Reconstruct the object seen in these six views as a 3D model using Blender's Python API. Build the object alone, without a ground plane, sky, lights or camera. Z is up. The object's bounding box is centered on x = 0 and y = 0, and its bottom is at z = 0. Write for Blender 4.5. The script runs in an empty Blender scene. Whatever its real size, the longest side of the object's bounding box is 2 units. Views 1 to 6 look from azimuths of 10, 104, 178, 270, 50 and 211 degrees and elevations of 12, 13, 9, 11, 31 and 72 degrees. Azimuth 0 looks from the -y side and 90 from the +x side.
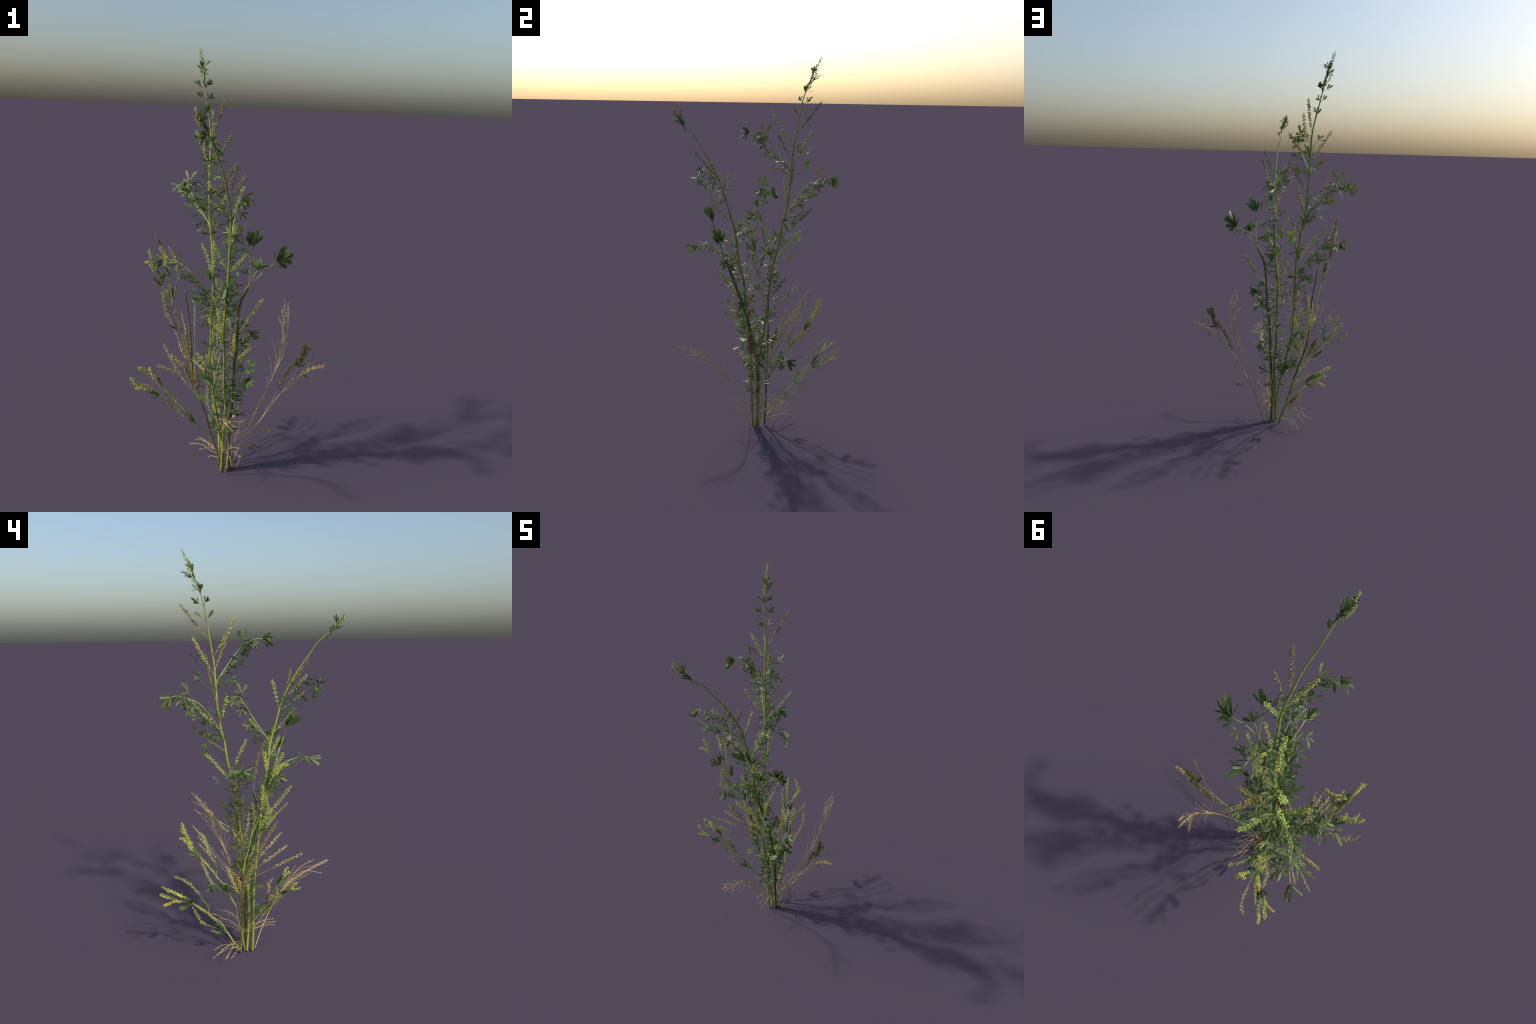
# A tall wild legume (sweet clover) plant: upright stems, arching leafy side
# branches, flower and seed racemes, trifoliate leaves and dry twigs at the foot.
import bpy, math, random
import numpy as np
from mathutils import Vector, Matrix

rng = random.Random(7)
V = lambda *a: np.array(a, float)

# ------------------------------------------------------------------ materials
def principled(name, stops, scale=40.0, rough=0.55, spec=0.4, translucent=0.0,
               stretch=(1, 1, 1), rand=0.0, hue=0.0, trans_col=None, bump=0.15):
    m = bpy.data.materials.new(name); m.use_nodes = True
    nt = m.node_tree; N = nt.nodes; L = nt.links
    b = N["Principled BSDF"]; out = N["Material Output"]
    tc = N.new("ShaderNodeTexCoord"); mp = N.new("ShaderNodeMapping")
    mp.inputs["Scale"].default_value = stretch
    no = N.new("ShaderNodeTexNoise"); no.inputs["Scale"].default_value = scale
    no.inputs["Detail"].default_value = 4.0
    L.new(tc.outputs["Object"], mp.inputs["Vector"]); L.new(mp.outputs[0], no.inputs["Vector"])
    cr = N.new("ShaderNodeValToRGB"); e = cr.color_ramp.elements
    while len(e) < len(stops): e.new(0.5)
    for i, (p, c) in enumerate(stops):
        e[i].position = p; e[i].color = (*c, 1)
    L.new(no.outputs["Fac"], cr.inputs["Fac"])
    col = cr.outputs["Color"]
    if rand > 0:
        oi = N.new("ShaderNodeObjectInfo"); hs = N.new("ShaderNodeHueSaturation")
        mr = N.new("ShaderNodeMapRange")
        mr.inputs["To Min"].default_value = 1 - rand; mr.inputs["To Max"].default_value = 1 + rand
        L.new(oi.outputs["Random"], mr.inputs["Value"]); L.new(mr.outputs[0], hs.inputs["Value"])
        if hue > 0:
            wn = N.new("ShaderNodeTexWhiteNoise"); wn.noise_dimensions = "1D"; hm = N.new("ShaderNodeMapRange")
            hm.inputs["To Min"].default_value = .5 - hue; hm.inputs["To Max"].default_value = .5 + hue * .35
            L.new(oi.outputs["Random"], wn.inputs["W"]); L.new(wn.outputs["Value"], hm.inputs["Value"]); L.new(hm.outputs[0], hs.inputs["Hue"])
        L.new(col, hs.inputs["Color"]); col = hs.outputs["Color"]
    L.new(col, b.inputs["Base Color"])
    b.inputs["Roughness"].default_value = rough
    b.inputs["Specular IOR Level"].default_value = spec
    if bump > 0:
        bp = N.new("ShaderNodeBump"); bp.inputs["Strength"].default_value = bump
        bp.inputs["Distance"].default_value = 0.002
        L.new(no.outputs["Fac"], bp.inputs["Height"]); L.new(bp.outputs[0], b.inputs["Normal"])
    if translucent > 0:
        t = N.new("ShaderNodeBsdfTranslucent"); mx = N.new("ShaderNodeMixShader")
        mx.inputs["Fac"].default_value = translucent
        t.inputs["Color"].default_value = (*trans_col, 1)
        L.new(b.outputs[0], mx.inputs[1]); L.new(t.outputs[0], mx.inputs[2])
        L.new(mx.outputs[0], out.inputs["Surface"])
    return m

M = {}
M["stem"] = principled("green_stem", [(0.3, (0.125, 0.165, 0.022)), (0.55, (0.23, 0.285, 0.04)), (0.75, (0.32, 0.36, 0.07))],
                       30, 0.45, 0.4, stretch=(6, 6, 0.6))
M["thick"] = principled("dark_green_stem", [(0.25, (0.055, 0.05, 0.018)), (0.5, (0.10, 0.125, 0.03)), (0.8, (0.17, 0.19, 0.05))],
                        30, 0.5, 0.4, stretch=(6, 6, 0.5))
M["stick"] = principled("brown_dead_stem", [(0.35, (0.05, 0.037, 0.018)), (0.55, (0.13, 0.10, 0.04)), (0.75, (0.38, 0.26, 0.11))],
                        40, 0.6, 0.3, stretch=(7, 7, 0.5))
M["shoot"] = principled("pale_green_shoot", [(0.3, (0.22, 0.31, 0.045)), (0.7, (0.36, 0.44, 0.09))], 40, 0.45, 0.4, stretch=(3, 3, 1))
M["dry"] = principled("straw_dry_stem", [(0.3, (0.33, 0.235, 0.085)), (0.6, (0.53, 0.395, 0.155)), (0.8, (0.65, 0.51, 0.23))], 50, 0.7, 0.2, rand=0.12)
M["half"] = principled("half_dry_stem", [(0.35, (0.22, 0.24, 0.05)), (0.6, (0.36, 0.31, 0.10))], 25, 0.6, 0.3)
M["leaf"] = principled("leaf_green", [(0.3, (0.048, 0.088, 0.026)), (0.6, (0.086, 0.142, 0.042)), (0.8, (0.13, 0.19, 0.060))], 6, 0.5, 0.36,
                       translucent=0.11, trans_col=(0.26, 0.40, 0.05), rand=0.25, hue=.03, bump=0.0)
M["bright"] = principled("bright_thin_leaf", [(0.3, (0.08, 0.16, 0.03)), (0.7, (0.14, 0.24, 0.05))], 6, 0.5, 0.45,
                         translucent=0.28, trans_col=(0.33, 0.52, 0.05), rand=0.15, bump=0.0)
M["pod"] = principled("green_pods", [(0.3, (0.24, 0.30, 0.05)), (0.6, (0.38, 0.42, 0.10)), (0.8, (0.56, 0.52, 0.22))], 260, 0.6, 0.3, rand=0.15)
M["brown"] = principled("brown_pods", [(0.3, (0.12, 0.10, 0.03)), (0.55, (0.25, 0.20, 0.07)), (0.8, (0.42, 0.33, 0.15))], 260, 0.65, 0.2, rand=0.15)
M["olive"] = principled("olive_pods", [(0.3, (0.20, 0.19, 0.05)), (0.55, (0.34, 0.33, 0.10)), (0.8, (0.50, 0.38, 0.17))], 260, 0.65, 0.2, rand=0.15)
M["yellow"] = principled("yellow_flowers", [(0.3, (0.46, 0.44, 0.04)), (0.6, (0.70, 0.64, 0.05)), (0.85, (0.52, 0.54, 0.13))], 260, 0.6, 0.2)
M["straw"] = principled("straw_pods", [(0.3, (0.39, 0.285, 0.10)), (0.6, (0.59, 0.46, 0.19)), (0.85, (0.71, 0.60, 0.31))], 260, 0.7, 0.2, rand=0.12)
M["seed"] = principled("pale_seeds", [(0.3, (0.28, 0.25, 0.09)), (0.6, (0.46, 0.41, 0.18)), (0.85, (0.62, 0.52, 0.27))], 200, 0.7, 0.2, rand=0.15)

# ------------------------------------------------------------------ scene tree
plant = bpy.data.objects.new("wild_clover_plant", None)
bpy.context.scene.collection.objects.link(plant)
plant["label"] = "tall spindly wild plant with trifoliate leaves and seed spikes"
plant["category"] = "wild plant"

def add(name, mesh, parent=plant, kind=None):
    o = bpy.data.objects.new(name, mesh)
    bpy.context.scene.collection.objects.link(o)
    o.parent = parent
    if kind: o["kind"] = kind
    return o

class Buf:
    def __init__(s): s.v = []; s.f = []; s.n = 0
    def put(s, v, f):
        s.f += [tuple(i + s.n for i in q) for q in f]; s.v.append(np.asarray(v, float)); s.n += len(v)
    def mesh(s, name, mat):
        me = bpy.data.meshes.new(name)
        me.from_pydata(np.concatenate(s.v).tolist() if s.v else [], [], s.f)
        me.materials.append(M[mat])
        me.polygons.foreach_set("use_smooth", [True] * len(me.polygons))
        me.update(); return me

def unit(v):
    v = np.asarray(v, float); n = np.linalg.norm(v)
    return v / n if n > 1e-12 else V(0, 0, 1)

def spline(P, n):
    """Catmull-Rom through the points, n samples evenly along it."""
    P = np.asarray(P, float)
    if len(P) == 2: return P[0] + np.linspace(0, 1, n)[:, None] * (P[1] - P[0])
    E = np.vstack([2 * P[0] - P[1], P, 2 * P[-1] - P[-2]]); out = []
    for i in range(len(P) - 1):
        a, b, c, d = E[i:i + 4]
        for t in np.linspace(0, 1, 12, endpoint=False):
            out.append(.5 * (2 * b + (c - a) * t + (2 * a - 5 * b + 4 * c - d) * t * t + (3 * b - a - 3 * c + d) * t ** 3))
    out.append(P[-1]); out = np.array(out)
    s = np.r_[0, np.cumsum(np.linalg.norm(np.diff(out, axis=0), axis=1))]
    q = np.linspace(0, s[-1], n)
    return np.stack([np.interp(q, s, out[:, k]) for k in range(3)], 1)

def frames(C):
    T = np.gradient(C, axis=0); T /= np.linalg.norm(T, axis=1)[:, None] + 1e-12
    a = unit(np.cross(T[0], V(.31, .2, .93))) ; A = []; B = []
    for t in T:
        a = unit(a - t * (a @ t)); A.append(a); B.append(np.cross(t, a))
    return T, np.array(A), np.array(B)

def tube(buf, C, R, sides=8, rib=0.0):
    C = np.asarray(C); R = np.broadcast_to(R, len(C)); T, A, B = frames(C)
    th = np.linspace(0, 2 * math.pi, sides, endpoint=False)
    k = 1 + rib * np.cos(th * (sides // 2))
    v = (C[:, None] + (R[:, None, None] * k[None, :, None]) * (np.cos(th)[None, :, None] * A[:, None] + np.sin(th)[None, :, None] * B[:, None])).reshape(-1, 3)
    f = []
    for i in range(len(C) - 1):
        for j in range(sides):
            f.append((i * sides + j, i * sides + (j + 1) % sides, (i + 1) * sides + (j + 1) % sides, (i + 1) * sides + j))
    f.append(tuple(range(sides))[::-1]); f.append(tuple((len(C) - 1) * sides + j for j in range(sides)))
    buf.put(v, f)

# ------------------------------------------------------------------ small pieces
def ellipsoid(seg=7, rings=5):
    v = [(0, 0, 0)]; f = []
    for i in range(1, rings):
        t = i / rings; r = math.sin(math.pi * t ** .85) * .5
        v += [(r * math.cos(2 * math.pi * j / seg), r * math.sin(2 * math.pi * j / seg), t) for j in range(seg)]
    v.append((0, 0, 1)); top = len(v) - 1
    for j in range(seg):
        f.append((0, 1 + (j + 1) % seg, 1 + j))
        for i in range(rings - 2):
            a = 1 + i * seg; f.append((a + j, a + (j + 1) % seg, a + seg + (j + 1) % seg, a + seg + j))
        a = 1 + (rings - 2) * seg; f.append((a + j, a + (j + 1) % seg, top))
    return np.array(v), f
FL_V, FL_F = ellipsoid()

def put_pod(buf, p, d, length, width):
    d = unit(d); a = unit(np.cross(d, V(.3, .5, .8))); b = np.cross(d, a)
    buf.put(p + FL_V[:, :1] * width * a + FL_V[:, 1:2] * width * b + FL_V[:, 2:] * length * d, FL_F)

KIND = {  # pod material, stalk material, pods per metre, pod length, pod width, bare part
    "green": ("pod", "shoot", 570, .0098, .0047, .22),
    "brown": ("brown", "half", 540, .0090, .0050, .20),
    "olive": ("olive", "shoot", 500, .0082, .0045, .24),
    "yellow": ("yellow", "shoot", 620, .0074, .0032, .22),
    "straw": ("straw", "dry", 380, .0060, .0038, .25),
    "seed": ("seed", "half", 420, .0075, .0062, .5),
}
def raceme(pts, kind, bare=None, width=1.0, dens=1.0, normal=None, flat=.55):
    """Spike of small drooping pods along a curved stalk."""
    pm, sm, per, pl, pw, b0 = KIND[kind]
    bare = b0 if bare is None else bare
    pts = [np.asarray(p, float) for p in pts]
    if len(pts) == 2:  # gentle upward bow
        d = pts[1] - pts[0]; L = np.linalg.norm(d)
        side = unit(np.cross(d, V(rng.uniform(-1, 1), rng.uniform(-1, 1), .2)))
        pts = [pts[0], (pts[0] + pts[1]) / 2 + side * L * rng.uniform(-.045, .045) - V(0, 0, 1) * L * .01, pts[1]]
    C = spline(pts, 26); L = np.linalg.norm(np.diff(C, axis=0), axis=1).sum()
    sb = Buf(); tube(sb, C, np.linspace(.0013, .0006, 26), 5)
    ro = add("raceme", sb.mesh("raceme", sm))
    T, A, B = frames(C); buf = Buf(); n = max(6, int(L * (1 - bare) * per * dens)); ang = rng.random() * 6.28
    wob = L * rng.uniform(230, 330); ph = rng.random() * 6.28
    for i in range(n):
        t = bare + (1 - bare) * (i + rng.uniform(-.3, .3)) / n
        # sparse whorls low on the spike, crowded at the tip
        t = min(max(bare + (1 - bare) * (max(0, t - bare) / (1 - bare)) ** .82, bare * .9), .995)
        k = t * 25; i0 = int(k); p = C[i0] + (C[min(i0 + 1, 25)] - C[i0]) * (k - i0)
        if math.sin(t * wob + ph) > rng.uniform(.25, 1.5): continue
        ang += 2.4 + rng.uniform(-.35, .35)
        r = math.cos(ang) * A[i0] + math.sin(ang) * B[i0]
        if normal is not None: r = unit(r - (1 - flat) * normal * (r @ normal))
        taper = 1.0 if t < .9 else 1 - (t - .9) * 4.5
        s = rng.uniform(.55, 1.3) * taper * width
        d = r * 1.0 + T[i0] * rng.uniform(.15, .75) - V(0, 0, 1) * rng.uniform(.1, .45)
        put_pod(buf, p + r * .0012, d, pl * s, pw * s)
    add("flower_cluster" if kind == "yellow" else "pod_cluster", buf.mesh("pods", pm), ro, "stuff")

# ---- leaflets -------------------------------------------------------------
def leaflet_mesh(i, ratio, fold, curl, obov, mat="leaf"):
    """Blunt, wedge-based leaflet of length 1 along +y, folded on its midrib."""
    rows, cols = 12, 5; v = []; f = []
    for a in range(rows):
        t = a / (rows - 1); w = ratio * .5 * max(.09, (t ** obov) * math.sqrt(max(0, 1 - t ** 5)) / .74)
        for b in range(cols):
            x = -1 + 2 * b / (cols - 1)
            v.append((w * x, t, fold * abs(x) * w * 2 - curl * t * t + .012 * math.sin(9 * t + 2.3 * i) * x))
    for a in range(rows - 1):
        for b in range(cols - 1):
            k = a * cols + b; f.append((k, k + 1, k + cols + 1, k + cols))
    b = Buf(); b.put(v, f); return np.array(v, float), f, b.mesh("leaflet", mat)
LEAFLETS = [leaflet_mesh(0, .25, .20, .06, .75), leaflet_mesh(1, .30, .14, -.05, .65), leaflet_mesh(2, .35, .24, .10, .8),
            leaflet_mesh(3, .28, .34, .02, .6), leaflet_mesh(4, .55, .10, .06, .6, "bright"),
            leaflet_mesh(5, .17, .25, .04, .6), leaflet_mesh(6, .20, .15, -.06, .7)]
leaf_jobs = []  # (petiole curve or None, [(base, dir, normal, length, variant)])

def leaf(c, d, size, up=None, root=None, spread=.95, n=3, variant=None):
    """Trifoliate leaf: leaflets meet at c, the middle one points along d."""
    c = np.asarray(c, float); d = unit(d)
    up = V(rng.uniform(-.5, .5), rng.uniform(-.5, .5), 1) if up is None else np.asarray(up, float)
    nrm = unit(up - d * (up @ d))
    if np.linalg.norm(np.cross(d, nrm)) < .1: nrm = unit(np.cross(d, V(1, .2, 0)))
    lat = np.cross(d, nrm); out = []
    for k in range(n):
        a = (k - (n - 1) / 2) * spread * 2 / max(1, n - 1) * rng.uniform(.85, 1.1)
        dd = unit(math.cos(a) * d + math.sin(a) * lat + nrm * rng.uniform(-.15, .2))
        nn = unit(nrm + lat * rng.uniform(-.5, .5)); nn = unit(nn - dd * (nn @ dd))
        out.append((c + dd * .001, dd, nn, size * rng.uniform(.85, 1.08) * (1 if k == (n - 1) // 2 else .92),
                    rng.choice([0, 1, 1, 2, 3]) if variant is None else variant))
    pet = None
    if root is not None:
        root = np.asarray(root, float); mid = (root + c) / 2 - V(0, 0, 1) * np.linalg.norm(c - root) * .06
        pet = spline([root, mid, c], 7)
    leaf_jobs.append((pet, out))

def leaf_tips(c, tips, root=None, variant=None):
    """Leaf whose leaflet tips are known."""
    c = np.asarray(c, float); tips = [np.asarray(t, float) for t in tips]; out = []
    m = unit(sum(unit(t - c) for t in tips)); up = V(0, 0, 1) if abs(m[2]) < .8 else unit(V(rng.uniform(-1, 1), rng.uniform(-1, 1), .3))
    if len(tips) > 1:
        cr = np.cross(tips[0] - c, tips[-1] - c)
        if np.linalg.norm(cr) > 1e-6: up = unit(cr) * (1 if cr[2] >= 0 else -1)
    for t in tips:
        d = unit(t - c); n = unit(up - d * (up @ d)); out.append((c, d, n, np.linalg.norm(t - c), rng.choice([0, 1, 1, 2]) if variant is None else variant))
    pet = None
    if root is not None:
        root = np.asarray(root, float); pet = spline([root, root + (c - root) * .55 + V(0, 0, .0), c], 7)
    leaf_jobs.append((pet, out))

def fan(e, tips, extra=5, spread=.26, narrow=False):
    """Terminal tuft of leaflets spreading from the end of a branch."""
    e = np.asarray(e, float); tips = [np.asarray(t, float) for t in tips]; out = []
    ds = [t - e for t in tips]
    for k in range(extra):
        a, b = rng.choice(ds), rng.choice(ds); w = rng.random()
        d = (a * w + b * (1 - w)); L = np.linalg.norm(d)
        ds.append(unit(d + V(rng.gauss(0, 1), rng.gauss(0, 1), rng.gauss(0, 1)) * L * spread) * L * rng.uniform(.66, 1.0))
    for i, d in enumerate(ds):
        L = np.linalg.norm(d); u = unit(d); n = V(rng.uniform(-1, 1), rng.uniform(-1, 1), rng.uniform(-.2, 1)); n = unit(n - u * (n @ u))
        out.append((e, u, n, L, rng.choice([5, 6] if narrow else ([0, 1, 1, 2] if i < len(tips) else [0, 5, 6, 1]))))
    leaf_jobs.append((None, out))

def build_leaves():
    allL = sorted((l[3] for _, ls in leaf_jobs for l in ls), reverse=True)
    cut = allL[min(299, len(allL) - 1)]; made = 0
    for pet, ls in leaf_jobs:
        buf = Buf()
        if pet is not None: tube(buf, pet, np.linspace(.0011, .0008, len(pet)), 5)
        else:
            p, d, n, L, k = ls[0]; tube(buf, [p - d * .004, p + d * .004], [.0012, .0008], 5)
        own = []; mat = "bright" if ls[0][4] == 4 else "leaf"
        for l in ls:
            if l[3] >= cut and made < 300: own.append(l); made += 1
            else:
                p, d, n, L, k = l; x = np.cross(d, n); v = LEAFLETS[k][0] * L
                buf.put(p + v[:, :1] * x + v[:, 1:2] * d + v[:, 2:] * n, LEAFLETS[k][1])
        me = buf.mesh("leaf", mat); lo = add("leaf", me)
        for p, d, n, L, k in own:
            o = add("leaflet", LEAFLETS[k][2], lo); x = np.cross(d, n)
            o.matrix_local = Matrix(((x[0] * L, d[0] * L, n[0] * L, p[0]), (x[1] * L, d[1] * L, n[1] * L, p[1]),
                                     (x[2] * L, d[2] * L, n[2] * L, p[2]), (0, 0, 0, 1)))

def stem(pts, radii, mat, name="stem", nodes=(), sides=10, n=None):
    n = n or max(12, len(pts) * 6); C = spline(pts, n)
    R = np.interp(np.linspace(0, 1, n), np.linspace(0, 1, len(radii)), radii)
    for z in nodes:  # swollen joints
        i = np.abs(C[:, 2] - z).argmin(); R = R * (1 + .22 * np.exp(-((np.arange(n) - i) / 1.1) ** 2))
    b = Buf(); tube(b, C, R, sides, .05); add(name, b.mesh(name, mat)); return C

def at(C, z): return C[np.abs(C[:, 2] - z).argmin()]

# ------------------------------------------------------------------ main stems
A = stem([(-.025, .040, .002), (-.027, .036, .067), (-.032, .032, .13), (-.047, .027, .22), (-.073, .030, .34), (-.095, .041, .45),
          (-.109, .047, .53), (-.110, .055, .61), (-.111, .069, .73), (-.113, .083, .85), (-.116, .102, .95), (-.128, .122, 1.04),
          (-.138, .132, 1.12), (-.154, .149, 1.2), (-.162, .161, 1.29), (-.166, .168, 1.41), (-.167, .175, 1.51), (-.172, .190, 1.61),
          (-.187, .201, 1.69), (-.205, .212, 1.765), (-.218, .230, 1.83), (-.235, .256, 1.90)],
         [.0062, .006, .0056, .0054, .0052, .0052, .0052, .0050, .0042, .0031, .0016], "stem", nodes=(.17, .38, .55, .72, .93, 1.08, 1.27, 1.42, 1.55, 1.7), n=180)
B = stem([(-.027, .012, .002), (-.023, .007, .087), (-.021, .005, .18), (-.015, .002, .29), (-.013, .000, .35), (-.022, -.007, .426), (-.023, -.014, .50),
          (-.022, -.023, .59), (-.024, -.031, .66), (-.026, -.039, .733), (-.020, -.045, .815), (-.012, -.056, .875), (-.006, -.070, .945),
          (.001, -.090, 1.096), (.008, -.115, 1.19), (.014, -.139, 1.275), (.009, -.160, 1.335), (.005, -.185, 1.385), (-.001, -.222, 1.45), (-.008, -.256, 1.5),
          (-.019, -.289, 1.545), (-.029, -.318, 1.588), (-.038, -.378, 1.642), (-.047, -.41, 1.672)],
         [.0064, .006, .006, .0056, .0056, .0056, .0056, .0052, .0048, .004, .003, .0016], "stem", nodes=(.15, .33, .5, .66, .82, 1.0, 1.1, 1.27, 1.41, 1.55), n=180)
C_ = stem([(.000, .042, .002), (-.002, .044, .09), (-.005, .045, .155), (-.003, .046, .21), (.002, .046, .29), (.010, .041, .39), (.012, .027, .48),
           (.017, .010, .55), (.026, -.004, .61), (.032, -.012, .65), (.037, -.042, .735), (.044, -.071, .815), (.054, -.095, .885), (.074, -.104, .93), (.092, -.113, .97)],
          [.0085, .008, .0075, .0072, .007, .0068, .0062], "thick", nodes=(.1, .33, .46, .64, .885), n=120, sides=12)
D = stem([(-.047, .074, .002), (-.057, .072, .043), (-.081, .070, .11), (-.101, .066, .178), (-.118, .062, .245), (-.142, .059, .31), (-.163, .056, .375),
          (-.186, .053, .44), (-.197, .050, .51), (-.200, .047, .585), (-.207, .047, .664), (-.213, .048, .72), (-.222, .049, .78), (-.238, .047, .882)],
         [.005, .0048, .0045, .0042, .0042, .004, .0038], "stick", nodes=(.2, .44), n=100)

# ------------------------------------------------------------------ module: flowering shoot
# flat sketch: (along, across) of a shoot from its foot (0,0) to its crown (1,0)
def frame2d(o, tip):
    o = V(*o); c = V(*tip) - o; L2 = c @ c
    return lambda x, y: (((x - o[0]) * c[0] + (y - o[1]) * c[1]) / L2, ((x - o[0]) * c[1] - (y - o[1]) * c[0]) / L2)
s2 = frame2d((1330, 1420), (480, 650))
SH = {"stem": [s2(*p) for p in [(1330, 1420), (1230, 1280), (1130, 1130), (1030, 970), (850, 860), (700, 760), (590, 700), (480, 650)]],
      "spike_low": [s2(*p) for p in [(1125, 1130), (1010, 1085), (940, 1060), (740, 985), (680, 900), (640, 830), (585, 735)]],
      "spike_mid": [s2(*p) for p in [(850, 860), (835, 760), (760, 650), (720, 570), (650, 480), (540, 370), (400, 290), (270, 255)]],
      "spike_green": [s2(*p) for p in [(500, 655), (330, 640), (240, 600), (80, 540)]],
      "spike_yellow": [s2(*p) for p in [(500, 655), (310, 650), (200, 690), (120, 720)]],
      "leaf_low": (s2(1030, 1150), [s2(865, 1105), s2(955, 1035), s2(940, 1140)], s2(1130, 1140)),
      "leaf_mid": (s2(850, 760), [s2(770, 630), s2(800, 700), s2(862, 690)], s2(850, 860)),
      "crown": (s2(570, 690), [s2(500, 600), s2(350, 770), s2(395, 795), s2(400, 610), s2(440, 740), s2(520, 590)])}
SHL = {"b": (0, 0), "n1": SH["stem"][2], "n2": SH["stem"][4], "a": (1, 0), "g": SH["spike_green"][-1], "y": SH["spike_yellow"][-1],
       "m": SH["spike_mid"][-1], "l": SH["spike_low"][-1]}

def fit(sketch, marks):
    """Least-squares placement of a flat sketch on measured space points."""
    ks = list(marks); X = np.array([[1, *sketch[k]] for k in ks]); Y = np.array([marks[k] for k in ks], float)
    W, *_ = np.linalg.lstsq(X, Y, rcond=None)
    O, U, A_ = W[0], W[1], W[2]
    P_ = A_ - U * (A_ @ U) / (U @ U); k = np.linalg.norm(P_) / np.linalg.norm(U)
    if k < .7: A_ = P_ / k * .75  # marks nearly in line: keep the sketch from being squashed
    return O, U, A_

def shoot(marks, path=None, low="olive", mid="olive", top="green", yellow=True, spikes=("low", "mid", "green", "yellow"), r=.0026):
    O, U, W = fit(SHL, marks); nrm = unit(np.cross(U, W))
    # residuals at the marks bend the sheet so that every mark is met exactly
    ks = [k for k in marks]; S = np.array([SHL[k] for k in ks]); R = np.array([V(*marks[k]) - (O + S[i][0] * U + S[i][1] * W) for i, k in enumerate(ks)])
    def P(p):
        d = np.sum((S - np.array(p)) ** 2, axis=1) + .004; w = 1 / d ** 1.5; w = w / w.sum()
        return O + p[0] * U + p[1] * W + w @ R
    line = [P(p) for p in SH["stem"]] if path is None else [V(*p) for p in path]
    stem(line, [r, r * .9, r * .75, r * .45], "shoot", "side_stem", sides=7)
    if "low" in spikes: raceme([P(p) for p in SH["spike_low"]], low, .42, normal=nrm)
    if "mid" in spikes: raceme([P(p) for p in SH["spike_mid"]], mid, .42, normal=nrm)
    if "green" in spikes: raceme([line[-1]] + [P(p) for p in SH["spike_green"][1:]], top, .12, normal=nrm)
    if yellow and "yellow" in spikes: raceme([line[-1]] + [P(p) for p in SH["spike_yellow"][1:]], "yellow", .30, normal=nrm)
    for k in ("leaf_low", "leaf_mid"):
        c, tips, root = SH[k]; j = lambda: nrm * rng.uniform(-.012, .012)
        leaf_tips(P(c), [P(t) + j() for t in tips], P(root))
    c, tips = SH["crown"]; fan(P(c), [P(t) + nrm * rng.uniform(-.02, .02) for t in tips], 2, .3, narrow=True)
    return line

shoot({"b": (-.05, .077, .016), "n1": (-.078, .141, .132), "n2": (-.099, .229, .236), "a": (-.185, .337, .344),
       "g": (-.259, .451, .411), "y": (-.258, .439, .351), "m": (-.208, .391, .482)})
shoot({"b": (-.05, .077, .016), "n1": (-.075, .141, .135), "n2": (-.110, .225, .245), "a": (-.20, .325, .362),
       "g": (-.276, .419, .443), "y": (-.294, .367, .429), "m": (-.18, .452, .419)})
shoot({"b": (-.098, .085, .27), "n1": (-.097, .12, .335), "n2": (-.105, .185, .443), "a": (-.115, .29, .58),
       "g": (-.139, .347, .73), "y": (-.1, .364, .689), "m": (-.04, .33, .62)})
shoot({"b": (-.098, .085, .27), "n1": (-.105, .12, .335), "n2": (-.12, .185, .443), "a": (-.150, .285, .575),
       "g": (-.185, .342, .724), "y": (-.21, .357, .673), "m": (-.16, .27, .69)})
shoot({"b": (-.08, .053, .125), "n1": (-.155, -.015, .255), "n2": (-.215, -.075, .36), "a": (-.300, -.13, .49),
       "g": (-.393, -.165, .559), "y": (-.335, -.162, .57), "m": (-.401, -.087, .538)})
shoot({"b": (-.08, .053, .125), "n1": (-.155, -.018, .253), "n2": (-.206, -.065, .325), "a": (-.318, -.14, .448),
       "g": (-.414, -.189, .52), "y": (-.381, -.219, .484), "m": (-.436, -.134, .466)})
shoot({"b": (-.197, .050, .50), "n1": (-.242, .012, .70), "n2": (-.275, -.04, .815), "a": (-.325, -.085, .985),
       "g": (-.35, -.138, 1.109), "y": (-.362, -.164, 1.059), "l": (-.315, -.06, .90)},
      path=[(-.197, .050, .48), (-.206, .046, .535), (-.230, .021, .628), (-.240, .010, .69), (-.257, -.006, .763), (-.274, -.034, .813), (-.297, -.058, .866), (-.308, -.072, .924), (-.325, -.085, .985)], mid="brown")
shoot({"b": (-.238, .013, .678), "n1": (-.262, -.03, .79), "n2": (-.267, -.055, .864), "a": (-.285, -.066, 1.0),
       "g": (-.332, -.058, 1.107), "y": (-.31, -.06, 1.08), "m": (-.293, -.047, 1.109)}, r=.002)
shoot({"b": (-.111, .055, .60), "a": (-.126, .185, .745), "y": (-.13, .228, .791), "g": (-.112, .20, .80)}, spikes=("yellow", "low"), r=.0022)

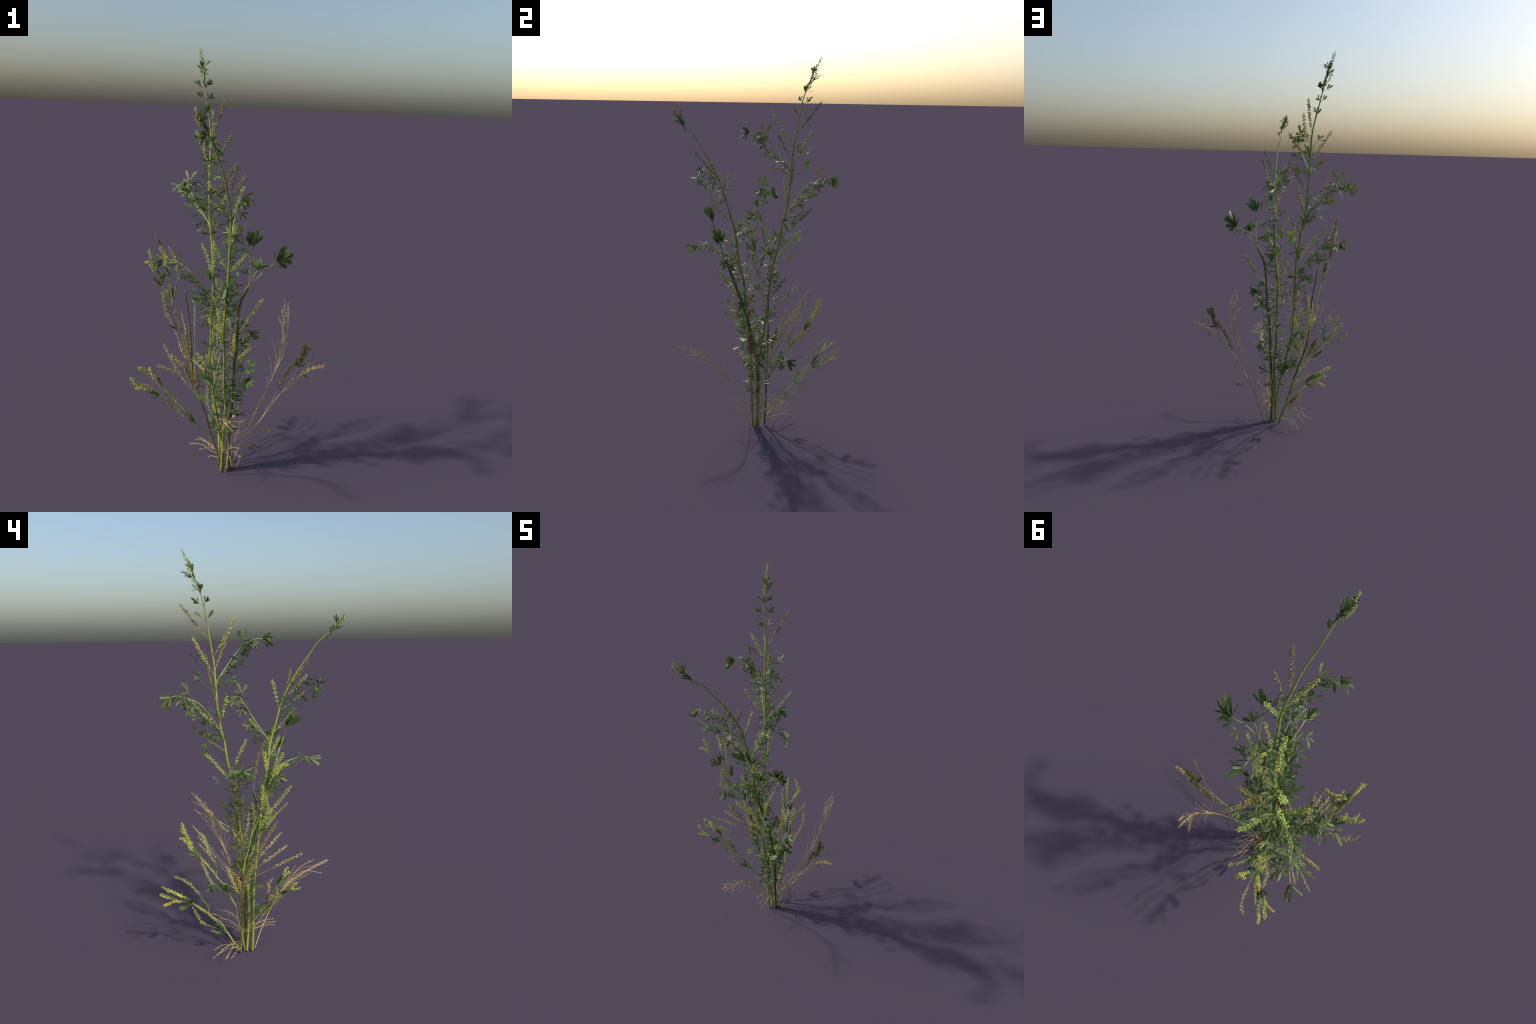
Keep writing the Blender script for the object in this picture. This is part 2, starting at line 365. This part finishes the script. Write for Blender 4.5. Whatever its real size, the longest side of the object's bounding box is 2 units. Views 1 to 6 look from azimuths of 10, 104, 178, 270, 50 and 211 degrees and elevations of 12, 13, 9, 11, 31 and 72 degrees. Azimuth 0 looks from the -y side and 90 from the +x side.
# crowns of the two tall stems
for top, pre, tips in ((V(-.262, .298, 1.998), A[-1], [(-.202, .269, 1.943), (-.243, .308, 1.9), (-.238, .291, 1.886), (-.25, .25, 1.935), (-.23, .262, 1.955)]),
                       (V(-.066, -.452, 1.726), B[-1], [(-.03, -.435, 1.70), (-.045, -.447, 1.665), (-.04, -.43, 1.655), (-.06, -.40, 1.715), (-.065, -.42, 1.70)])):
    raceme([pre, pre + (top - pre) * .5, top], "green", .2, .9, 1.0)
    u = unit(top - pre); s = unit(np.cross(u, V(.3, .9, .1)))
    raceme([pre - u * .07, pre - u * .02 + s * .016, pre + u * .035 + s * .02], "green", .3, .8)
    raceme([pre - u * .03, pre + u * .045 - s * .008], "green", .3, .6)
    raceme([pre - u * .02, pre - s * .006 + u * .012], "yellow", .5, .6)
    for t in tips:
        t = V(*t); ax = pre + u * max(-.06, (t - pre) @ u - .03); d = unit(t - ax)
        leaf(t - d * .040, d, .042, root=ax, spread=.45, variant=6)
    for k in range(14):  # narrow leaflets packed along the last of the stem
        ax = pre + u * rng.uniform(-.10, .03); leaf(ax, u + V(rng.gauss(0, .26), rng.gauss(0, .26), rng.gauss(0, .1)), rng.uniform(.026, .036), spread=.3, variant=5)

# ------------------------------------------------------------------ module: arching leafy branch
l2 = frame2d((745, 700), (119, 30))
LF = {"stem": [l2(*p) for p in [(745, 700), (735, 645), (690, 555), (600, 430), (465, 245), (350, 120), (230, 45), (119, 30)]]}
LFL = {"b": (0, 0), "n": l2(465, 245), "e": (1, 0), "pj": l2(385, 58), "s": l2(310, -74), "f1": l2(-21, 130), "f2": l2(14, -55), "f3": l2(26, 160), "f4": l2(-60, 40)}
LEAVES = [  # root on stem, leaf centre, direction point, size as a share of the branch length
    ((745, 690), (535, 592), (430, 615), .115), ((700, 570), (590, 500), (495, 505), .10), ((735, 650), (655, 600), (660, 600 - 60), .06),
    ((740, 680), (630, 665), (585, 685), .07), ((600, 430), (420, 395), (330, 350), .125), ((600, 430), (510, 440), (450, 425), .09),
    ((540, 350), (460, 350), (450, 285), .07), ((465, 245), (385, 58), (310, -74), .17), ((400, 165), (355, 200), (320, 260), .10),
    ((350, 120), (300, 110), (345, 185), .10), ((250, 55), (230, 75), (205, 165), .11), ((300, 85), (285, 60), (225, 100), .08)]

def arch(marks, extra=13, drop=(), r=.0022, scale=1.0):
    O, U, W = fit(LFL, marks); Ls = np.linalg.norm(V(*marks["e"]) - V(*marks["b"])); nrm = unit(np.cross(U, W))
    ks = list(marks); S = np.array([LFL[k] for k in ks]); R = np.array([V(*marks[k]) - (O + S[i][0] * U + S[i][1] * W) for i, k in enumerate(ks)])
    def P(p):
        d = np.sum((S - np.array(p)) ** 2, axis=1) + .004; w = 1 / d ** 1.5; w = w / w.sum()
        return O + p[0] * U + p[1] * W + w @ R
    line = [P(p) for p in LF["stem"]]; line[0] = V(*marks["b"]); line[-1] = V(*marks["e"])
    stem(line, [r, r, r * .85, r * .6], "shoot", "side_stem", sides=7)
    for i, (a, c, t, sz) in enumerate(LEAVES):
        if i in drop: continue
        for k in range(1 if i == 7 else 3):
            side = nrm * rng.uniform(.004, .028) * (rng.choice((-1, 1)) if k == 0 else (-1 if side @ nrm > 0 else 1)) * (1 + .4 * k) * (1 if i != 7 else .2)
            cc = P(l2(*c)) + side + k * .12 * (P(l2(*a)) - P(l2(*c))); d = P(l2(*t)) - P(l2(*c)) + side * .8
            leaf(cc, d, sz * Ls * scale * rng.uniform(.95, 1.3), up=V(rng.uniform(-.6, .6), rng.uniform(-.6, .6), 1), root=P(l2(*a)))
    fan(marks["e"], [marks[k] for k in marks if k[0] == "f"], extra)
    # young green spike lying under the branch
    if rng.random() < .8:
        raceme([P(l2(690, 560)), P(l2(560, 440)), P(l2(430, 290))], "green", .3, .75, normal=nrm)

arch({"b": (-.164, .167, 1.39), "n": (-.117, .074, 1.543), "e": (-.130, -.053, 1.612), "s": (-.125, .015, 1.647),
      "f1": (-.143, -.104, 1.576), "f2": (-.138, -.091, 1.638), "f3": (-.141, -.082, 1.567), "f4": (-.14, -.102, 1.619)})
arch({"b": (-.147, .142, 1.16), "n": (-.276, .237, 1.323), "e": (-.344, .356, 1.361), "s": (-.312, .317, 1.41), "pj": (-.297, .28, 1.375),
      "f1": (-.37, .402, 1.31), "f3": (-.362, .38, 1.307), "f2": (-.36, .405, 1.36)})
arch({"b": (.014, -.137, 1.261), "n": (-.019, -.264, 1.357), "e": (-.113, -.323, 1.399), "pj": (-.032, -.313, 1.37), "s": (-.063, -.352, 1.366),
      "f2": (-.127, -.287, 1.429), "f1": (-.148, -.344, 1.412), "f3": (-.163, -.298, 1.373)})
arch({"b": (.004, -.085, 1.08), "n": (-.004, .003, 1.24), "e": (.005, .107, 1.326), "pj": (-.001, .046, 1.35),
      "f2": (.055, .124, 1.352), "f1": (.039, .158, 1.298), "f3": (.033, .14, 1.286)})
arch({"b": (-.118, .075, .85), "n": (-.223, .052, .982), "e": (-.352, .047, 1.025), "s": (-.302, .086, 1.057),
      "f1": (-.405, .089, 1.026), "f3": (-.384, .017, .983), "f2": (-.39, .04, 1.04)})
arch({"b": (-.008, -.066, .93), "n": (.02, -.18, 1.005), "e": (.038, -.285, 1.018),
      "f1": (.043, -.352, 1.015), "f2": (.043, -.337, .975), "f3": (.042, -.308, .975)}, extra=3)

arch({"b": (-.088, .05, .325), "n": (-.061, .14, .385), "e": (-.064, .19, .384),
      "f1": (-.091, .241, .376), "f2": (-.048, .23, .332), "f3": (-.048, .213, .332), "f4": (-.075, .24, .35)}, drop=(7,), scale=1.2)
fan((-.115, .055, .975), [(-.15, .09, .97), (-.165, .04, .99), (-.10, .03, .94), (-.13, .085, .935), (-.075, .07, .96), (-.12, .02, 1.0)], 8)
fan((-.02, -.01, .985), [(-.04, .03, .96), (.01, .02, .975), (-.05, -.02, 1.0), (-.01, -.03, .94), (.02, -.02, .96)], 8)

# short leafy twigs that fill the middle of the bush
def twiglet(C, z, az, reach, rise):
    b = at(C, z); h = V(math.cos(az), math.sin(az), 0); q = V(-h[1], h[0], 0); u = V(0, 0, 1)
    e = b + h * reach + u * rise
    arch({"b": b, "n": b + h * reach * .5 + u * rise * .75, "e": e, "f1": e + h * .045 - u * .02, "f2": e + h * .045 + u * .015,
          "f3": e + h * .03 - u * .035 + q * .012, "s": b + h * reach * .75 + u * (rise * 1.1 + .04), "f4": e + h * .04 + q * .02}, 4, drop=(2, 6, 11), r=.0015, scale=1.9)
for C, z, az, reach, rise in [(A, .76, 3.0, .06, .08), (B, .84, -1.4, .08, .08), (C_, .38, .6, .06, .08), (C_, .66, -.2, .06, .08)]:
    twiglet(C, z, az, reach, rise)

# branches from the cut top of the thick stem
def leafy(pts, r=.0018): return stem(pts, [r, r, r * .6], "shoot", "side_stem", sides=7)
leafy([(.092, -.113, .965), (.104, -.13, 1.02), (.108, -.15, 1.08), (.106, -.168, 1.14), (.108, -.18, 1.17)])
leaf_tips((.121, -.178, 1.168), [(.139, -.208, 1.243), (.161, -.18, 1.216), (.108, -.19, 1.205)], (.106, -.160, 1.115))
leaf_tips((.085, -.185, 1.172), [(.071, -.229, 1.226), (.038, -.242, 1.217), (.066, -.205, 1.232)], (.106, -.160, 1.12))
fan((.107, -.176, 1.165), [(.10, -.2, 1.245), (.117, -.19, 1.235), (.097, -.18, 1.23), (.12, -.17, 1.22)], 1, narrow=True)
leafy([(.096, -.113, .968), (.12, -.118, 1.0), (.158, -.115, 1.045), (.19, -.104, 1.075), (.214, -.096, 1.093)])
fan((.212, -.096, 1.093), [(.259, -.141, 1.172), (.288, -.104, 1.134), (.278, -.088, 1.092), (.257, -.086, 1.065), (.24, -.11, 1.14), (.27, -.12, 1.15), (.235, -.07, 1.13), (.25, -.055, 1.10), (.205, -.145, 1.14)], 9, .3)
leaf((.205, -.09, 1.068), (.06, .01, -.005), .05, root=(.165, -.113, 1.05))
leaf((.165, -.075, 1.055), (.02, .05, .02), .045, root=(.13, -.117, 1.01))
leaf((.09, -.08, 1.02), (-.04, .05, .03), .04, root=(.10, -.12, .99))
leafy([(.108, -.116, .985), (.118, -.13, 1.025), (.139, -.142, 1.06)])
fan((.137, -.14, 1.058), [(.114, -.174, 1.098), (.158, -.166, 1.106), (.165, -.15, 1.095), (.135, -.16, 1.115), (.15, -.13, 1.11), (.175, -.12, 1.08), (.115, -.11, 1.10)], 5, .3)

# ------------------------------------------------------------------ spikes on the tall stems
def spike(C, z, tip, kind, **k):
    b = at(C, z); raceme([b, tip], kind, **k)
for z, tip, kind in [(1.597, (-.138, .328, 1.773), "brown"), (1.523, (-.131, .063, 1.717), "green"), (1.445, (-.266, .262, 1.622), "green"),
                     (1.457, (-.055, .116, 1.612), "brown"), (1.30, (-.048, .209, 1.479), "brown"), (1.21, (-.274, .111, 1.353), "green"),
                     (1.17, (-.102, .301, 1.333), "green"), (1.08, (-.164, .288, 1.215), "brown"), (.92, (-.209, .219, 1.082), "green"),
                     (.97, (-.101, .03, 1.135), "green"), (.72, (-.103, .164, .845), "brown"), (.80, (-.05, .08, .93), "olive")]:
    spike(A, z, tip, kind)
for z, tip, kind in [(1.368, (.065, -.288, 1.517), "brown"), (1.355, (.082, -.196, 1.464), "brown"), (1.32, (-.057, -.266, 1.437), "green"),
                     (1.262, (.059, -.102, 1.41), "green"), (1.145, (.062, -.209, 1.265), "green"), (1.015, (-.076, -.082, 1.15), "green"),
                     (1.02, (.088, -.14, 1.124), "green"), (.70, (-.019, -.195, .884), "green"), (.85, (-.05, -.12, 1.0), "olive")]:
    spike(B, z, tip, kind)
for z, tip, kind in [(.72, (.164, -.124, .928), "green"), (.60, (.054, -.179, .779), "olive"), (.576, (.122, -.122, .704), "olive"), (.62, (.10, .02, .72), "brown")]:
    spike(C_, z, tip, kind)

# pale and dark seed spikes fanning from the dead stem
fork = at(D, .43)
for tip, mid in [((-.258, .29, .756), (-.215, .16, .57)), ((-.32, .255, .716), (-.235, .15, .55)), ((-.39, .25, .704), (-.26, .14, .53)),
                 ((-.206, -.135, .697), (-.20, -.02, .56)), ((-.234, -.162, .64), (-.205, -.03, .53)), ((-.276, -.232, .614), (-.21, -.05, .50))]:
    raceme([fork, mid, tip], "seed", .58 if tip[1] > 0 else .5, .65 if tip[1] > 0 else 1.05)
raceme([at(D, .45), (-.19, -.03, .60), (-.185, -.118, .748)], "brown", .35, 1.1)
raceme([at(D, .36), (-.21, .075, .43), (-.245, .09, .509)], "brown", .3, 1.4)
raceme([at(D, .36), (-.165, .03, .44), (-.168, .0, .525)], "brown", .3, 1.4)
raceme([at(D, .33), (-.27, .09, .45), (-.367, .125, .582)], "olive", .35, 1.1)

# ------------------------------------------------------------------ leaves on the tall stems
for c, tips, S_, z in [((-.219, .202, 1.774), [(-.244, .189, 1.795), (-.236, .182, 1.785), (-.228, .208, 1.80)], A, 1.755),
                       ((-.199, .235, 1.769), [(-.188, .269, 1.795), (-.18, .262, 1.775), (-.207, .24, 1.795)], A, 1.755),
                       ((-.194, .223, 1.706), [(-.208, .257, 1.728), (-.165, .241, 1.72), (-.19, .25, 1.735)], A, 1.695),
                       ((-.19, .196, 1.703), [(-.175, .172, 1.742), (-.21, .172, 1.722), (-.19, .165, 1.735)], A, 1.695),
                       ((-.205, .237, 1.828), [(-.192, .265, 1.853), (-.185, .26, 1.84), (-.2, .255, 1.86), (-.212, .26, 1.85)], A, 1.81),
                       ((-.236, .223, 1.826), [(-.268, .225, 1.844), (-.252, .26, 1.82), (-.245, .21, 1.85), (-.25, .24, 1.85)], A, 1.81),
                       ((-.206, .158, 1.575), [(-.237, .127, 1.603), (-.237, .15, 1.57), (-.21, .13, 1.60)], A, 1.53),
                       ((-.140, .205, 1.515), [(-.133, .211, 1.555), (-.118, .238, 1.512), (-.15, .235, 1.53)], A, 1.50),
                       ((-.15, .25, 1.505), [(-.143, .285, 1.54), (-.12, .27, 1.51), (-.165, .27, 1.53)], A, 1.46),
                       ((-.188, .23, 1.441), [(-.228, .258, 1.468), (-.195, .262, 1.462), (-.205, .25, 1.43)], A, 1.39),
                       ((-.150, .245, 1.425), [(-.134, .268, 1.441), (-.13, .255, 1.415), (-.155, .275, 1.43)], A, 1.36),
                       ((-.157, .170, 1.265), [(-.136, .205, 1.29), (-.175, .143, 1.288), (-.185, .185, 1.275), (-.13, .15, 1.27)], A, 1.262),
                       ((-.143, .129, 1.147), [(-.127, .117, 1.177), (-.122, .165, 1.153), (-.186, .119, 1.15), (-.11, .125, 1.135)], A, 1.14),
                       ((-.106, .188, 1.132), [(-.07, .222, 1.149), (-.085, .205, 1.165), (-.071, .179, 1.119), (-.135, .2, 1.11)], A, 1.06),
                       ((-.082, .225, 1.085), [(-.053, .236, 1.113), (-.06, .22, 1.05), (-.09, .24, 1.053), (-.10, .25, 1.11)], A, .98),
                       ((-.03, .20, 1.10), [(-.006, .207, 1.095), (-.046, .16, 1.15), (-.028, .175, 1.065)], A, 1.0),
                       ((-.141, .162, .937), [(-.15, .194, .963), (-.125, .19, .95), (-.16, .18, .93)], A, .89),
                       ((-.115, .085, .835), [(-.16, .09, .845), (-.11, .125, .85), (-.07, .085, .845)], A, .832),
                       ((.075, -.09, .735), [(.105, -.105, .75), (.10, -.07, .74), (.085, -.12, .725)], C_, .69),
                       ((.08, .10, .68), [(.11, .15, .70), (.11, .12, .66), (.07, .14, .665)], C_, .55)]:
    leaf_tips(c, tips, at(S_, z), 4 if (c[1] > .2 and z < 1.02) else None)

# whorls of small leaves and short leafy twigs crowding the lower half of the stems
frng = random.Random(21); rng_keep = rng; rng = frng
for S_, zs in ((A, (.19, .26, .33, .40, .47, .55, .62, .70, .78)), (B, (.20, .28, .35, .42, .49, .56, .63, .70, .78, .86, 1.0)), (C_, (.22, .30, .37, .45, .53, .60, .68, .76, .84))):
    a0 = frng.random() * 6.28
    for z in zs:
        z += frng.uniform(-.02, .02)
        p = at(S_, z); a0 += 2.2
        for k in range(frng.choice((3, 3, 4, 5))):
            a = a0 + k * 1.1 + frng.uniform(-.4, .4); h = V(math.cos(a), math.sin(a), 0)
            L = frng.uniform(.010, .04); c = p + h * L + V(0, 0, frng.uniform(-.01, .04))
            leaf(c, h + V(0, 0, frng.uniform(-.2, .7)), frng.uniform(.03, .048), root=p)
for S_, z, ln, kind in [(A, .30, .12, "olive"), (A, .47, .14, "green"), (A, .62, .15, "olive"), (B, .40, .13, "green"), (B, .52, .15, "brown"), (B, .64, .15, "green"),
                        (B, .76, .15, "green"), (C_, .36, .12, "olive"), (C_, .48, .14, "green"), (C_, .66, .15, "green")]:
    p = at(S_, z); a = frng.random() * 6.28; d = unit(V(math.cos(a) * .38, math.sin(a) * .38, 1)); raceme([p, p + d * ln], kind)
rng = rng_keep
# large round backlit leaves low on the plant
for c, d, root, sz in [((.075, -.06, .685), (.7, -.4, .5), (.035, -.03, .64), .036), ((.079, .002, .543), (.9, -.2, .1), (.02, .01, .50), .040),
                       ((.093, -.045, .496), (.9, -.3, -.1), (.02, .02, .45), .034), ((.07, .10, .53), (.5, .5, .25), (.012, .035, .44), .036), ((.03, .075, .33), (.4, .6, .2), (.005, .044, .30), .034),
                       ((-.12, -.02, .40), (-.9, -.5, .1), (-.02, -.004, .38), .036), ((-.10, .0, .47), (-.8, -.1, .2), (-.1, .04, .46), .036)]:
    leaf(c, d, sz, root=root, variant=4)

# ------------------------------------------------------------------ dry growth
def twig(pts, r=.0016, mat="dry"): return stem(pts, [r, r * .85, r * .55], mat, "dry_twig", sides=6)
dryN = stem([(.012, .055, .002), (.04, .055, .1), (.074, .058, .189), (.109, .085, .28), (.15, .115, .38), (.185, .15, .47), (.205, .185, .54), (.211, .21, .62), (.209, .232, .673), (.205, .28, .74), (.197, .331, .81)],
            [.0026, .0024, .0022, .0018, .0012, .0008], "dry", "dry_stem", sides=7)
dryM = stem([(-.005, .0, .004), (.015, -.035, .101), (.025, -.073, .188), (.024, -.111, .262), (.029, -.146, .305), (.045, -.181, .349), (.052, -.236, .384), (.055, -.297, .416), (.074, -.345, .44), (.084, -.396, .46)],
            [.0022, .0022, .002, .0016, .0011, .0008], "dry", "dry_stem", sides=7)
for C, tips in ((dryN, [((.197, .331, .81), .80, 1), ((.218, .307, .796), .62, 1), ((.19, .286, .775), .70, 1), ((.171, .319, .721), .66, 1), ((.245, .18, .639), .50, 0), ((.182, .252, .637), .52, 0),
                        ((.154, .239, .629), .48, 0), ((.188, .099, .628), .45, 0), ((.225, .21, .66), .5, 0), ((.16, .17, .56), .42, 0), ((.19, .30, .70), .6, 1), ((.14, .13, .52), .4, 0), ((.225, .26, .75), .62, 0), ((.23, .16, .58), .44, 0), ((.175, .22, .60), .44, 0), ((.21, .33, .76), .7, 1)]),
                (dryM, [((.084, -.396, .46), .8, 1), ((.06, -.38, .47), .66, 1), ((.11, -.36, .43), .64, 1), ((.125, -.243, .404), .42, 0), ((.05, -.36, .40), .6, 1), ((.03, -.27, .42), .48, 0),
                        ((.09, -.28, .37), .46, 0), ((.02, -.24, .36), .42, 0), ((.06, -.22, .44), .4, 0), ((.10, -.32, .46), .55, 1), ((.04, -.33, .45), .55, 0), ((.075, -.30, .39), .5, 0), ((.0, -.20, .39), .36, 0)])):
    for tip, t, pods in tips:
        b = C[int(t * (len(C) - 1))]; tip = V(*tip); d = tip - b; L = np.linalg.norm(d)
        tan = unit(C[min(len(C) - 1, int(t * (len(C) - 1)) + 2)] - b); mid = b + tan * L * .45 + d * .1
        if pods: raceme([b, mid, tip], "straw", .62, .9, .7)
        else: twig([b, mid, tip], .0011)
for C in (dryN, dryM):
    for k in range(10):  # stubs of lost flowers
        i = int(len(C) * rng.uniform(.25, .6)); t = unit(C[i + 1] - C[i]); s = unit(np.cross(t, V(rng.uniform(-1, 1), rng.uniform(-1, 1), .3)))
        twig([C[i], C[i] + t * .008 + s * .006, C[i] + t * rng.uniform(.012, .022) + s * rng.uniform(.006, .012)], .0009)

G = stem([(.037, .058, .002), (.062, .068, .079), (.080, .070, .13), (.096, .071, .192), (.150, .055, .276), (.186, .060, .341), (.225, .068, .40), (.269, .074, .461), (.295, .08, .51), (.315, .086, .56)],
         [.0032, .003, .0026, .0022, .0015], "half", "dry_stem", sides=7)
raceme([(.295, .08, .51), (.32, .087, .58), (.339, .088, .67)], "brown", .30, 1.5, 1.9)
raceme([(.310, .084, .55), (.345, .086, .62), (.365, .085, .661)], "brown", .6, 1.3)
raceme([(.28, .077, .48), (.34, .08, .53), (.39, .083, .56), (.436, .08, .574)], "straw", .35, 1.7, 1.5)
raceme([at(G, .34), (.22, .09, .43), (.265, .10, .53), (.325, .10, .605)], "brown", .33, 1.25, 1.2)
raceme([at(G, .42), (.30, .05, .48), (.374, .016, .609)], "brown", .75, .7)
raceme([at(G, .42), (.32, .09, .5), (.386, .13, .615)], "olive", .75, .7)
raceme([at(G, .22), (.17, .07, .225), (.20, .05, .222)], "brown", .55, 1.1)
fan((.31, .085, .555), [(.345, .10, .56), (.30, .06, .585), (.33, .06, .56)], 1); fan((.33, .08, .522), [(.36, .09, .50), (.375, .075, .51)], 0)
raceme([at(G, .28), (.17, .09, .33), (.185, .10, .36)], "straw", .6, .9)

# straw twigs lying round the foot
for b, tip in [((.02, .05, .13), (.142, .062, .114)), ((.0, .05, .10), (.048, .24, .18)), ((-.005, .03, .12), (.004, -.103, .169)), ((.0, .03, .10), (.052, -.114, .11)),
               ((-.06, .075, .06), (-.187, .167, .086)), ((-.06, .07, .08), (-.156, .067, .071)), ((-.055, .078, .05), (-.137, .207, .061)), ((-.055, .078, .05), (-.179, .189, .058)),
               ((-.055, .078, .05), (-.228, .142, .056)), ((-.05, .076, .03), (-.122, .123, .006)), ((.005, .055, .13), (.06, .16, .20)), ((.005, .055, .12), (.085, .15, .16)),
               ((-.005, .02, .11), (.03, -.12, .14)), ((-.05, .08, .04), (-.15, .22, .02)), ((.0, .05, .14), (.03, .20, .215)), ((.01, .03, .10), (.085, -.06, .13)),
               ((-.06, .07, .07), (-.19, .11, .10)), ((.0, .05, .09), (.055, .19, .15)), ((.0, .055, .09), (.02, .21, .13)), ((-.01, .02, .1), (.08, -.09, .19))]:
    b, tip = V(*b), V(*tip); L = np.linalg.norm(tip - b)
    k = lambda a: V(rng.gauss(0, 1), rng.gauss(0, 1), rng.gauss(0, .6)) * L * a
    raceme([b, b + (tip - b) * .3 + V(0, 0, .08 * L) + k(.03), b + (tip - b) * .62 + V(0, 0, .10 * L) + k(.045), tip], "straw", rng.uniform(.45, .65), .72, .7)
stem([(.0, .045, .004), (.003, .05, .06), (-.006, .05, .12), (.004, .055, .20), (-.004, .06, .30), (.008, .08, .42), (.0, .09, .53), (.015, .10, .62), (.0, .11, .70)], [.0028, .002, .0018, .0012], "dry", "dry_stem", sides=7)
stem([(.008, .06, .004), (.012, .065, .10), (.02, .075, .22), (.03, .10, .34), (.035, .13, .45), (.05, .17, .53)], [.0024, .002, .0012], "dry", "dry_stem", sides=7)
stem([(-.03, .05, .004), (-.035, .06, .08), (-.06, .085, .2), (-.085, .09, .28)], [.0026, .0024, .002], "shoot", "side_stem", sides=7)

build_leaves()
